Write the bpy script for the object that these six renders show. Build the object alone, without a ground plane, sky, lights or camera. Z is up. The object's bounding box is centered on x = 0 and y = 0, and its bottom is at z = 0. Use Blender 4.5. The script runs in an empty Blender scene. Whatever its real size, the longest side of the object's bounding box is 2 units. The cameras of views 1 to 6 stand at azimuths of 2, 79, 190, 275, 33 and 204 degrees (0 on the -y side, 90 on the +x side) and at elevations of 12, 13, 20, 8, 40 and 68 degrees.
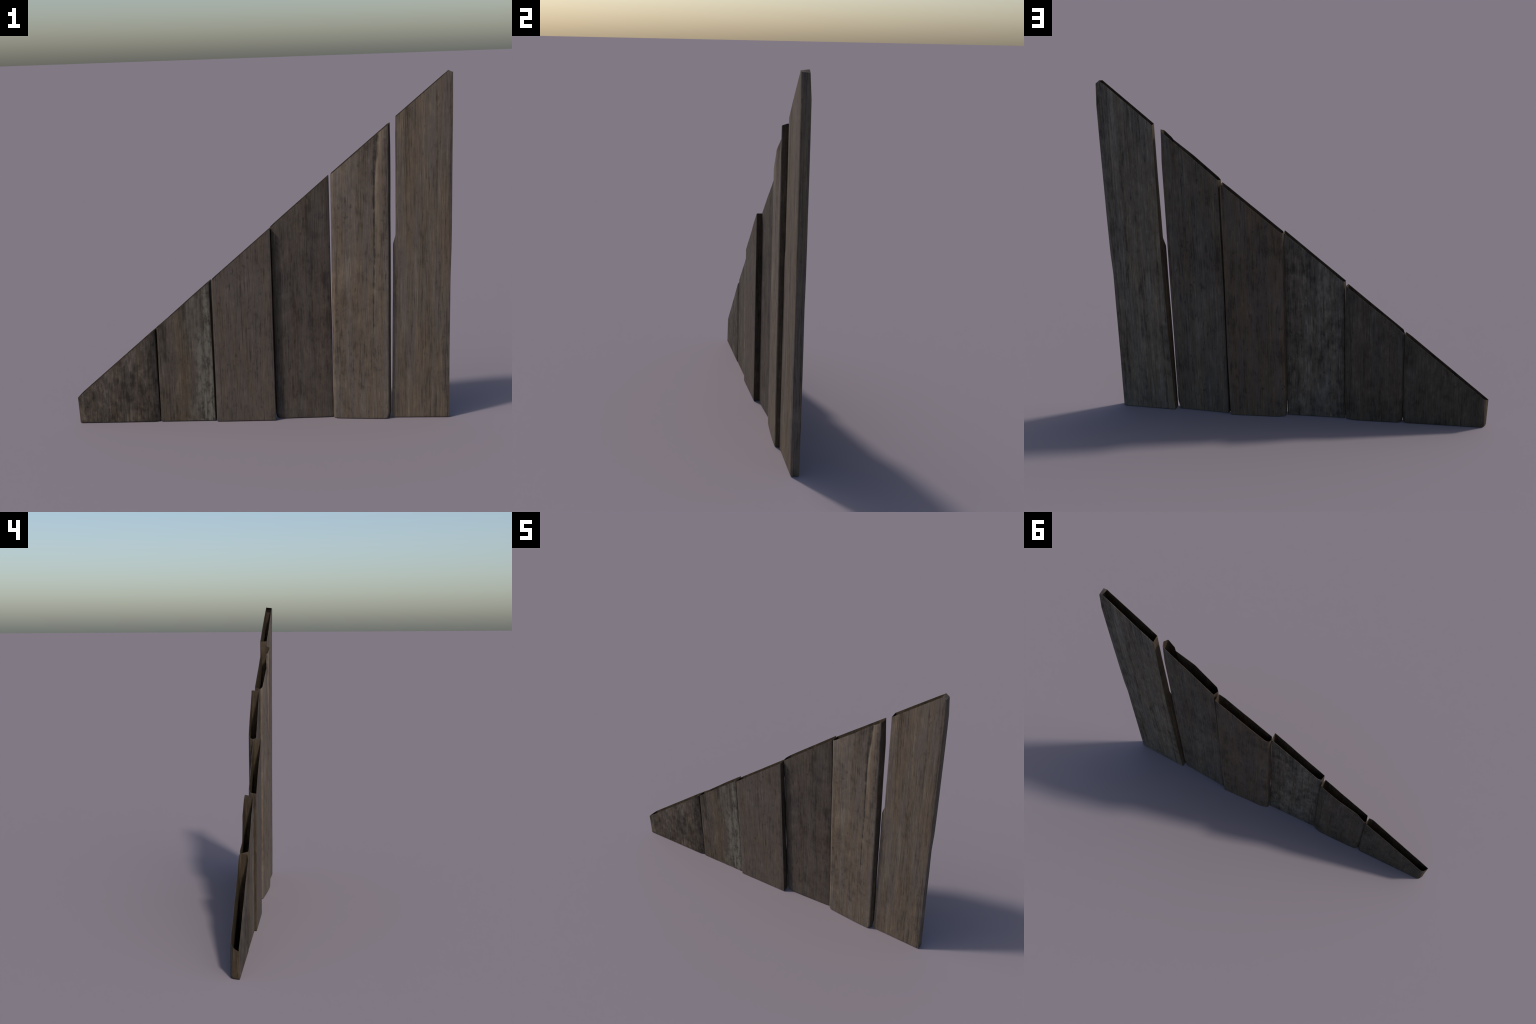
# Slanted fence panel: six weathered planks standing side by side, sawn off along one
# diagonal so that each hollow board shows its open top.
import bpy, bmesh, math
from mathutils import Vector, noise

# ---------------------------------------------------------------- the diagonal saw cut
CUT_BASE, CUT_SLOPE = 0.9874, 0.8467            # z = base + slope * x


def cut_z(x):
    return CUT_BASE + CUT_SLOPE * x


CUT = None                                       # key height meaning "at the saw cut"

# ---------------------------------------------------------------- plank outlines
# Every plank is a list of corner lines, counter-clockwise seen from above, starting at the
# front left.  Corner line = (edge rounding, [(height, x, y), ...]); the last height is CUT
# where the diagonal cut ends the line.
PLANKS = [
    dict(seed=1.0, corners=[
        (.002, [(0, -.992, -.021), (CUT, -.9985, -.0175)]),
        (.006, [(0, -.590, -.0235), (CUT, -.5866, -.0238)]),
        (.003, [(0, -.562, -.015), (.012, -.5575, -.0155), (CUT, -.5635, -.0168)]),
        (.003, [(0, -.5585, .009), (.02, -.5553, .011), (CUT, -.5570, .0190)]),
        (.003, [(0, -.575, .023), (.012, -.570, .0247), (CUT, -.5680, .0240)]),
        (.004, [(0, -.960, .0265), (CUT, -.9649, .0258)]),
        (.004, [(0, -.975, .0225), (.012, -.980, .021), (CUT, -.9790, .0170)]),
        (.004, [(0, -.986, .004), (.008, -.990, .002), (CUT, -.9900, .0020)]),
    ]),
    dict(seed=2.0, corners=[
        (.002, [(0, -.551, -.022), (CUT, -.5477, -.0221)]),
        (.004, [(0, -.258, -.0235), (CUT, -.2625, -.0223)]),
        (.003, [(0, -.2535, .0115), (.02, -.2505, .0110), (.14, -.2470, .0105), (.6, -.2465, .0120), (CUT, -.2545, .0240)]),
        (.004, [(0, -.290, .0235), (.015, -.286, .0245), (CUT, -.2780, .0260)]),
        (.010, [(0, -.371, .0250), (CUT, -.3712, .0263)]),
        (.012, [(0, -.490, .0250), (.40, -.490, .0245), (.50, -.491, .0190), (CUT, -.4919, .0122)]),
        (.003, [(0, -.535, .0230), (.012, -.540, .0240), (CUT, -.5455, .0224)]),
        (.003, [(0, -.552, .0050), (.03, -.5547, .0060), (CUT, -.5572, .0136)]),
    ]),
    dict(seed=3.0, corners=[
        (.0015, [(0, -.248, -.037), (CUT, -.2475, -.0373)]),
        (.0025, [(0, .0665, -.0375), (CUT, .0650, -.0381)]),
        (.0015, [(0, .0660, .0050), (.40, .0640, .0050), (CUT, .0640, .0056)]),
        (.004, [(0, -.236, .0055), (CUT, -.2235, .0048)]),
        (.003, [(0, -.2465, -.0005), (CUT, -.2420, -.0040)]),
    ]),
    dict(seed=4.0, corners=[
        (.002, [(0, .086, -.003), (.025, .0735, -.0025), (.40, .0755, -.002), (.9, .0715, -.003),
                (CUT, .0705, -.0094)]),
        (.006, [(0, .104, -.0105), (.025, .100, -.0115), (.92, .097, -.0115), (CUT, .0800, -.0094)]),
        (.010, [(0, .342, -.0030), (CUT, .3424, -.0032)]),
        (.002, [(0, .374, .0), (.015, .3765, .0), (CUT, .3715, .0017)]),
        (.002, [(0, .3750, .0405), (.05, .3775, .0408), (.40, .3790, .0412), (.70, .3770, .0418), (1.2, .3745, .0430), (CUT, .3730, .0434)]),
        (.006, [(0, .120, .0340), (CUT, .0894, .0352)]),
        (.003, [(0, .079, .0240), (.012, .0745, .0255), (CUT, .0712, .0258)]),
        (.002, [(0, .0745, .0090), (.015, .0690, .0090), (.20, .0635, .0080), (.40, .0648, .0080), (.58, .0625, .0080),
                (CUT, .0650, .0078)]),
    ]),
    dict(seed=5.0, corners=[
        (.003, [(0, .395, -.0215), (.015, .3905, -.0215), (CUT, .3948, -.0201)]),
        (.010, [(0, .525, -.0340), (CUT, .5248, -.0347)]),
        (.001, [(0, .592, -.0390), (.50, .592, -.0385), (.95, .599, -.0365), (1.25, .604, -.0335),
                (CUT, .6207, -.0245)]),
        (.001, [(0, .600, -.0395), (.50, .600, -.0393), (.95, .608, -.0395), (1.25, .616, -.0395),
                (CUT, .6330, -.0373)]),
        (.005, [(0, .660, -.0420), (.03, .669, -.0435), (CUT, .6705, -.0459)]),
        (.005, [(0, .676, -.0250), (.03, .6825, -.0240), (1.2, .6855, -.0210), (1.45, .6850, -.0200), (CUT, .6825, -.0194)]),
        (.003, [(0, .668, .0010), (.05, .679, .0025), (1.40, .6815, .0040), (CUT, .6740, .0049)]),
        (.003, [(0, .397, .0225), (.015, .392, .0228), (.7, .3885, .0235), (1.2, .3915, .0245), (CUT, .3920, .0246)]),
        (.003, [(0, .3785, -.0085), (CUT, .3819, -.0069)]),
    ]),
    dict(seed=6.0, corners=[
        (.0015, [(0, .6900, -.0230), (.51, .6935, -.0230), (.945, .6975, -.0225), (.990, .7108, -.0225),
                 (1.2, .7130, -.0230), (CUT, .7160, -.0227)]),
        (.0, [(0, .9640, -.0335), (1.6, .9660, -.0340), (CUT, .9695, -.0350)]),
        (.002, [(0, .9882, -.0340), (.20, .9877, -.0345), (.65, .9890, -.0338), (.76, .9895, -.0335),
                (.92, .9925, -.0335), (1.17, .9935, -.0335), (1.67, .9930, -.0345), (1.803, .9915, -.0365)]),
        (.003, [(0, .9935, .0035), (.34, .9905, .0060), (.79, .9895, .0070), (.89, .9943, .0070),
                (1.11, .9970, .0072), (1.69, .9990, .0080), (1.797, .9950, .0010)]),
        (.0, [(0, .9700, .0045), (1.6, .9740, .0080), (CUT, .9745, .0015)]),
        (.002, [(0, .6945, .0185), (.06, .6985, .0195), (.50, .7080, .0195), (.84, .7160, .0196),
                (1.0, .7165, .0196), (CUT, .7148, .0196)]),
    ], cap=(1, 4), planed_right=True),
]

WALL = 0.0010                                    # thickness of the hollow board's skin


def line_top(keys):
    """height at which a corner line ends"""
    z, x, y = keys[-1]
    return cut_z(x) if z is CUT else z


def at_height(keys, z):
    """point of a corner line at a height"""
    pts = [(line_top(keys) if k[0] is CUT else k[0], k[1], k[2]) for k in keys]
    if z <= pts[0][0]:
        return pts[0][1:]
    for a, b in zip(pts, pts[1:]):
        if z <= b[0]:
            f = (z - a[0]) / max(1e-6, b[0] - a[0])
            return (a[1] + (b[1] - a[1]) * f, a[2] + (b[2] - a[2]) * f)
    return pts[-1][1:]


def ring(corners, t, step_counts, seed):
    """closed outline at relative height t (0 foot, 1 cut): list of (x, y, z), side flag"""
    tops = [line_top(k) for _, k in corners]
    pts = []
    for (r, k), top in zip(corners, tops):
        x, y = at_height(k, t * top)
        pts.append(Vector((x, y, t * top)))
    n = len(pts)
    out = []
    for i in range(n):
        p, q, prev = pts[i], pts[(i + 1) % n], pts[i - 1]
        r = corners[i][0]
        rn = corners[(i + 1) % n][0]
        dn = (q - p)
        dp = (prev - p)
        ln, lp = dn.length, dp.length
        if r > 0:                                # rounded corner in three points
            a = p + dp * min(r / lp, .45)
            b = p + dn * min(r / ln, .45)
            out += [a, (a + b) * .25 + p * .5, b]
            start = b
        else:
            out += [p]
            start = p
        end = q - dn * min(rn / ln, .45) if rn > 0 else q
        m = step_counts[i]
        for j in range(1, m):
            out.append(start.lerp(end, j / m))
    # slight hand-sawn waviness, along the outline's own normal
    res = []
    k = len(out)
    for i, p in enumerate(out):
        tang = out[(i + 1) % k] - out[i - 1]
        nrm = Vector((tang.y, -tang.x, 0))
        if nrm.length > 1e-9:
            nrm.normalize()
        w = noise.noise(Vector((p.x * 9, p.y * 9 + seed * 7, p.z * 3.1))) * .0011
        w += noise.noise(Vector((p.x * 45, p.y * 45 + seed * 3, p.z * 5.0))) * .00045
        res.append(p + nrm * w * min(1.0, t * 40))
    return res


def inset(points, d):
    n = len(points)
    res = []
    for i, p in enumerate(points):
        tang = points[(i + 1) % n] - points[i - 1]
        nrm = Vector((tang.y, -tang.x, 0))
        nrm.normalize()
        res.append(p - nrm * d)
    return res


def build_plank(spec, mats, parent):
    corners = spec["corners"]
    n = len(corners)
    mid = [at_height(k, line_top(k) * .5) for _, k in corners]
    counts = []
    for i in range(n):
        a, b = Vector(mid[i]), Vector(mid[(i + 1) % n])
        counts.append(max(2, int((a - b).length / .012)))
    height = max(line_top(k) for _, k in corners)
    levels = [0.0, .0018 / height, .006 / height]
    m = max(14, int(height / .011))
    levels += [(.012 / height) + (1 - .012 / height) * j / m for j in range(m + 1)]
    rings = []
    for t in levels:
        r = ring(corners, t, counts, spec["seed"])
        if t == 0.0:
            r = inset(r, .0010)
        elif t == levels[1]:
            r = inset(r, .0003)
        rings.append(inset(r, -.0009))
    bm = bmesh.new()
    outer = [[bm.verts.new(p) for p in r] for r in rings]
    k = len(outer[0])
    # index of every ring point's first corner, to know which edge of the board it lies on
    edge_of = []
    for i in range(n):
        edge_of += [i] * ((3 if corners[i][0] > 0 else 1) + counts[i] - 1)

    def is_side(i):
        a, b = rings[-1][i], rings[-1][(i + 1) % k]
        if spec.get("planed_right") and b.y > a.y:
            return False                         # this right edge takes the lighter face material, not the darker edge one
        return abs(b.y - a.y) > 1.3 * abs(b.x - a.x)

    def quad(a, b, c, d, mat):
        f = bm.faces.new((a, b, c, d))
        f.material_index = mat
        f.smooth = True

    def is_back(i):
        return rings[-1][(i + 1) % k].x < rings[-1][i].x

    side = [1 if is_side(i) else 2 if is_back(i) else 0 for i in range(k)]
    for lo, hi in zip(outer, outer[1:]):
        for i in range(k):
            j = (i + 1) % k
            quad(lo[i], lo[j], hi[j], hi[i], side[i])
    foot = bm.faces.new(list(reversed(outer[0])))
    foot.material_index = 1
    # hollow inside
    inner = []
    for idx in range(2, len(levels), 1):
        r = inset(rings[idx], WALL)
        if idx == 2:
            r = [Vector((p.x, p.y, .004)) for p in r]
        inner.append(r)
    cap = spec.get("cap")
    if cap:                                      # skin under the remaining natural plank end
        inner[-1] = [Vector((p.x, p.y, p.z - .002 if edge_of[i] in range(cap[0], cap[1]) or
                             (edge_of[i] == cap[1] and p.x > .96) else p.z))
                     for i, p in enumerate(inner[-1])]
    inv = [[bm.verts.new(p) for p in r] for r in inner]
    for lo, hi in zip(inv, inv[1:]):
        for i in range(k):
            j = (i + 1) % k
            quad(lo[j], lo[i], hi[i], hi[j], 1)
    floor = bm.faces.new(inv[0])
    floor.material_index = 1
    for i in range(k):                           # sawn rim
        j = (i + 1) % k
        f = bm.faces.new((outer[-1][i], outer[-1][j], inv[-1][j], inv[-1][i]))
        f.material_index = side[i]
    if cap:
        first = edge_of.index(cap[0])
        last = edge_of.index(cap[1])
        top = [bm.verts.new(v.co + Vector((0, 0, .0004))) for v in outer[-1][first:last + 1]]
        low = [bm.verts.new(v.co - Vector((0, 0, .0012))) for v in top]
        f = bm.faces.new(top)
        g = bm.faces.new(list(reversed(low)))
        f.material_index, g.material_index = 0, 1
        h = bm.faces.new((low[0], low[-1], top[-1], top[0]))
        h.material_index = 1
    bmesh.ops.triangulate(bm, faces=[f for f in bm.faces if len(f.verts) > 4])
    bmesh.ops.recalc_face_normals(bm, faces=bm.faces[:])
    me = bpy.data.meshes.new("plank")
    bm.to_mesh(me)
    bm.free()
    ob = bpy.data.objects.new("plank", me)
    bpy.context.scene.collection.objects.link(ob)
    for mt in mats:
        me.materials.append(mt)
    me.set_sharp_from_angle(angle=math.radians(32))
    ob.parent = parent
    return ob


# ---------------------------------------------------------------- weathered wood
class Nodes:
    """small helper to write node graphs as expressions"""

    def __init__(self, mat):
        mat.use_nodes = True
        self.t = mat.node_tree
        self.t.nodes.clear()

    def new(self, kind, **kw):
        nd = self.t.nodes.new(kind)
        for a, b in kw.items():
            setattr(nd, a, b)
        return nd

    def put(self, sock, val):
        if isinstance(val, bpy.types.NodeSocket):
            self.t.links.new(val, sock)
        else:
            sock.default_value = val

    def math(self, op, a, b=0.0, c=0.0):
        nd = self.new("ShaderNodeMath", operation=op)
        for s, v in zip(nd.inputs, (a, b, c)):
            self.put(s, v)
        return nd.outputs[0]

    def ramp(self, v, lo, hi, a=0.0, b=1.0, smooth=True):
        nd = self.new("ShaderNodeMapRange", interpolation_type="SMOOTHSTEP" if smooth else "LINEAR")
        for s, x in zip(nd.inputs[:5], (v, lo, hi, a, b)):
            self.put(s, x)
        return nd.outputs[0]

    def noise(self, vec, scale, seed, detail=4.0, rough=.55, dist=0.0):
        mp = self.new("ShaderNodeMapping")
        self.put(mp.inputs["Vector"], vec)
        mp.inputs["Scale"].default_value = scale
        mp.inputs["Location"].default_value = (seed * 3.17, seed * 1.73, seed * 5.31)
        nz = self.new("ShaderNodeTexNoise")
        self.put(nz.inputs["Vector"], mp.outputs[0])
        nz.inputs["Scale"].default_value = 1.0
        nz.inputs["Detail"].default_value = detail
        nz.inputs["Roughness"].default_value = rough
        nz.inputs["Distortion"].default_value = dist
        return nz.outputs["Fac"]

    def mix(self, fac, a, b, blend="MIX"):
        nd = self.new("ShaderNodeMix", data_type="RGBA", blend_type=blend)
        self.put(nd.inputs[0], fac)
        for s, v in zip((nd.inputs[6], nd.inputs[7]), (a, b)):
            self.put(s, v if isinstance(v, bpy.types.NodeSocket) else (*v, 1))
        return nd.outputs[2]


def wood(name, seed, dark, base, light, grey, grey_amount=.35, blotch=.5, streak=.6,
         speck=.5, mottle=.45, tint=.5, detail=None):
    mat = bpy.data.materials.new(name)
    N = Nodes(mat)
    co = N.new("ShaderNodeTexCoord").outputs["Object"]
    sep = N.new("ShaderNodeSeparateXYZ")
    N.put(sep.inputs[0], co)
    X, Y, Z = sep.outputs

    fine = N.noise(co, (260, 260, 9), seed, 5, .65)
    grain = N.noise(co, (85, 85, 2.2), seed + .3, 5, .6, .15)
    bands = N.noise(co, (26, 26, .9), seed + .7, 4, .55, .3)
    cloud = N.noise(co, (9, 9, 5.0), seed + 1.1, 6, .6, .4)
    weather = N.noise(co, (14, 14, 2.4), seed + 1.9, 6, .62, .3)
    spots = N.noise(co, (48, 48, 26), seed + 2.3, 5, .6)
    pits = N.noise(co, (110, 110, 60), seed + 2.9, 3, .5)
    smear = N.noise(co, (34, 34, 17), seed + 4.4, 6, .68, .3)
    hue = N.noise(co, (21, 21, 1.6), seed + 5.2, 5, .6, .3)
    split = N.noise(co, (55, 55, .75), seed + 3.7, 3, .5, .2)

    # tone 0..1 between dark, base and light wood
    tone = N.math("MULTIPLY_ADD", N.math("SUBTRACT", bands, .5), streak * 1.4, .5)
    tone = N.math("MULTIPLY_ADD", N.math("SUBTRACT", grain, .5), streak * 1.5, tone)
    tone = N.math("MULTIPLY_ADD", N.math("SUBTRACT", fine, .5), 1.35, tone)
    tone = N.math("MULTIPLY_ADD", N.math("SUBTRACT", smear, .5), mottle * 2.2, tone)
    tone = N.math("MULTIPLY_ADD", N.math("SUBTRACT", cloud, .5), blotch * 2.0, tone)
    c = N.mix(N.ramp(tone, .08, .52), dark, base)
    c = N.mix(N.ramp(tone, .50, 1.0), c, light)
    g = N.math("MULTIPLY", N.ramp(weather, .42, .68), grey_amount)
    shade = N.ramp(tone, .1, .95, .55, 1.35, False)
    gcol = N.mix(1.0, grey, (1, 1, 1), "MULTIPLY")
    comb = N.new("ShaderNodeCombineXYZ")
    for s in comb.inputs:
        N.put(s, shade)
    gcol = N.mix(1.0, gcol, comb.outputs[0], "MULTIPLY")
    c = N.mix(g, c, gcol)
    # bands of warmer and of greyer, slightly violet wood
    c = N.mix(N.ramp(hue, .40, .62, 0, tint), c, N.mix(1.0, c, (1.14, 1.0, .80), "MULTIPLY"))
    c = N.mix(N.ramp(hue, .58, .36, 0, tint), c, N.mix(1.0, c, (.98, .97, 1.02), "MULTIPLY"))
    # dirt spots, pin holes and thin drying splits
    c = N.mix(N.math("MULTIPLY", N.ramp(spots, .60, .70), speck * .85), c, tuple(v * .55 for v in dark))
    c = N.mix(N.math("MULTIPLY", N.ramp(pits, .66, .76), speck * .7), c, tuple(v * .45 for v in dark))
    c = N.mix(N.math("MULTIPLY", N.ramp(pits, .31, .25), speck * .35), c, tuple(v * 1.5 for v in light))
    hair = N.noise(co, (120, 120, 1.3), seed + 6.1, 3, .5, .2)
    hair = N.ramp(N.math("ABSOLUTE", N.math("SUBTRACT", hair, .5)), .016, .003)
    c = N.mix(N.math("MULTIPLY", hair, N.ramp(weather, .40, .60, .08, .38)), c, tuple(v * .5 for v in dark))
    thin = N.ramp(N.math("ABSOLUTE", N.math("SUBTRACT", split, .5)), .012, .002)
    thin = N.math("MULTIPLY", thin, N.ramp(cloud, .42, .6))
    c = N.mix(N.math("MULTIPLY", thin, .70), c, tuple(v * .4 for v in dark))
    bump_h = N.math("MULTIPLY_ADD", grain, .6, N.math("MULTIPLY", fine, .5))
    bump_h = N.math("SUBTRACT", bump_h, N.math("MULTIPLY", thin, .5))
    if detail:
        c, bump_h = detail(N, c, bump_h, X, Y, Z, grain, smear, weather)
    bs = N.new("ShaderNodeBsdfPrincipled")
    N.put(bs.inputs["Base Color"], c)
    bs.inputs["Roughness"].default_value = .85
    bs.inputs["Specular IOR Level"].default_value = .18
    bp = N.new("ShaderNodeBump")
    bp.inputs["Strength"].default_value = .35
    bp.inputs["Distance"].default_value = .0012
    N.put(bp.inputs["Height"], bump_h)
    N.put(bs.inputs["Normal"], bp.outputs[0])
    out = N.new("ShaderNodeOutputMaterial")
    N.put(out.inputs[0], bs.outputs[0])
    return mat


def lichen_strip(N, c, h, X, Y, Z, grain, smear, weather):
    """grey-green weathered band along the right edge of the second plank"""
    edge = N.ramp(N.math("MULTIPLY_ADD", N.math("SUBTRACT", weather, .5), .34, X), -.425, -.285)
    front = N.ramp(Y, .005, -.010)
    m = N.math("MULTIPLY", N.math("MULTIPLY", edge, front), N.ramp(grain, .34, .62, .25, .90))
    g = N.mix(N.ramp(N.math("MULTIPLY_ADD", grain, .40, N.math("MULTIPLY", smear, .60)), .41, .58),
              (.036, .033, .027), (.160, .146, .119))
    return N.mix(m, c, g), h


def crack_strip(N, c, h, X, Y, Z, grain, smear, weather):
    """long dark drying crack with a pale strip of sapwood to the right of it"""
    xc = N.math("ADD", N.ramp(Z, .45, .90, .589, .599, False), N.ramp(Z, 1.25, 1.56, 0, .016))
    xc = N.math("MULTIPLY_ADD", N.math("SUBTRACT", weather, .5), .012, xc)
    d = N.math("SUBTRACT", X, xc)
    front = N.ramp(Y, .0, -.012)
    wide = N.math("ADD", N.ramp(Z, .30, .9, .0016, .0062), N.ramp(Z, 1.2, 1.5, 0, .012))
    k = N.ramp(N.math("DIVIDE", N.math("ABSOLUTE", d), wide), 1.15, .30)
    k = N.math("MULTIPLY", N.math("MULTIPLY", k, front), N.ramp(Z, .20, .6))
    k = N.math("MULTIPLY", k, N.ramp(smear, .36, .62, 1.0, .45))
    bow = N.ramp(Z, 1.20, 1.50, .004, .010)
    pale = N.math("MULTIPLY", N.ramp(N.math("SUBTRACT", d, bow), -.003, .003), N.ramp(d, .046, .018))
    pale = N.math("MULTIPLY", N.math("MULTIPLY", pale, front), N.ramp(Z, .45, 1.45, .10, .85))
    pale = N.math("MULTIPLY", pale, N.ramp(grain, .30, .60, .30, 1.0))
    pale = N.math("MULTIPLY", pale, N.ramp(smear, .30, .55, .45, 1.0))
    c = N.mix(pale, c, (.175, .133, .096))
    crackcol = N.mix(N.ramp(smear, .54, .66), (.027, .025, .021), (.150, .138, .105))
    c = N.mix(N.math("MULTIPLY", k, .92), c, crackcol)
    return c, N.math("SUBTRACT", h, N.math("MULTIPLY", k, 1.0))


# front faces, left to right
FACES = [
    dict(dark=(.029, .023, .018), base=(.069, .055, .044), light=(.130, .105, .085), grey=(.070, .061, .050),
         grey_amount=.35, blotch=.85, streak=.35, speck=.5, mottle=.95),
    dict(dark=(.038, .029, .022), base=(.084, .066, .050), light=(.145, .115, .087), grey=(.082, .073, .059),
         grey_amount=.30, blotch=.55, streak=.60, speck=.5, detail=lichen_strip),
    dict(dark=(.048, .037, .031), base=(.095, .076, .063), light=(.140, .111, .087), grey=(.090, .075, .064),
         grey_amount=.25, blotch=.45, streak=.30, speck=.55, mottle=.45),
    dict(dark=(.036, .028, .023), base=(.078, .061, .050), light=(.120, .096, .078), grey=(.078, .070, .059),
         grey_amount=.50, blotch=.55, streak=.35, speck=.6, mottle=.5),
    dict(dark=(.060, .046, .036), base=(.122, .097, .076), light=(.180, .144, .110), grey=(.115, .097, .083),
         grey_amount=.35, blotch=.50, streak=.40, speck=.55, mottle=.5, detail=crack_strip),
    dict(dark=(.056, .043, .033), base=(.120, .095, .074), light=(.185, .145, .106), grey=(.106, .092, .079),
         grey_amount=.35, blotch=.35, streak=.65, speck=.4, mottle=.3),
]
# back faces, left to right: the small boards are dirty and almost grainless, the tall ones
# washed grey with long pale streaks
BACKS = [
    dict(dark=(.030, .025, .019), base=(.062, .052, .040), light=(.098, .083, .066), grey=(.062, .060, .050),
         grey_amount=.35, blotch=.75, streak=.10, speck=.4, mottle=.6, tint=.3),
    dict(dark=(.032, .026, .020), base=(.067, .055, .043), light=(.105, .087, .070), grey=(.066, .062, .054),
         grey_amount=.35, blotch=.80, streak=.15, speck=.5, mottle=.6, tint=.4),
    dict(dark=(.036, .031, .026), base=(.088, .075, .060), light=(.158, .140, .115), grey=(.116, .108, .091),
         grey_amount=.50, blotch=.80, streak=.50, speck=.6, mottle=.8, tint=.4),
    dict(dark=(.044, .034, .027), base=(.093, .072, .055), light=(.138, .108, .084), grey=(.084, .074, .061),
         grey_amount=.35, blotch=.55, streak=.30, speck=.7, mottle=.45, tint=.8),
    dict(dark=(.040, .033, .028), base=(.091, .075, .059), light=(.150, .127, .101), grey=(.102, .094, .078),
         grey_amount=.55, blotch=.55, streak=.50, speck=.7, mottle=.4, tint=.6),
    dict(dark=(.044, .037, .031), base=(.120, .101, .078), light=(.190, .165, .131), grey=(.155, .142, .118),
         grey_amount=.60, blotch=.50, streak=.60, speck=.4, mottle=.5, tint=.5),
]

panel = bpy.data.objects.new("fence_panel", None)
panel.empty_display_size = .2
bpy.context.scene.collection.objects.link(panel)
panel["label"] = "slanted fence panel of six weathered dark brown planks"
panel["category"] = "wooden fence"

for spec, look, rear in zip(PLANKS, FACES, BACKS):
    s = spec["seed"]
    face = wood("weathered_face", s * 11.3, **look)
    sawn = wood("sawn_edge", s * 7.9 + 40, dark=(.026, .019, .012), base=(.060, .044, .029),
                light=(.105, .079, .054), grey=(.055, .046, .036), grey_amount=.3,
                blotch=.6, streak=.4, speck=.4)
    back = wood("weathered_back", s * 5.7 + 90, **rear)
    build_plank(spec, (face, sawn, back), panel)
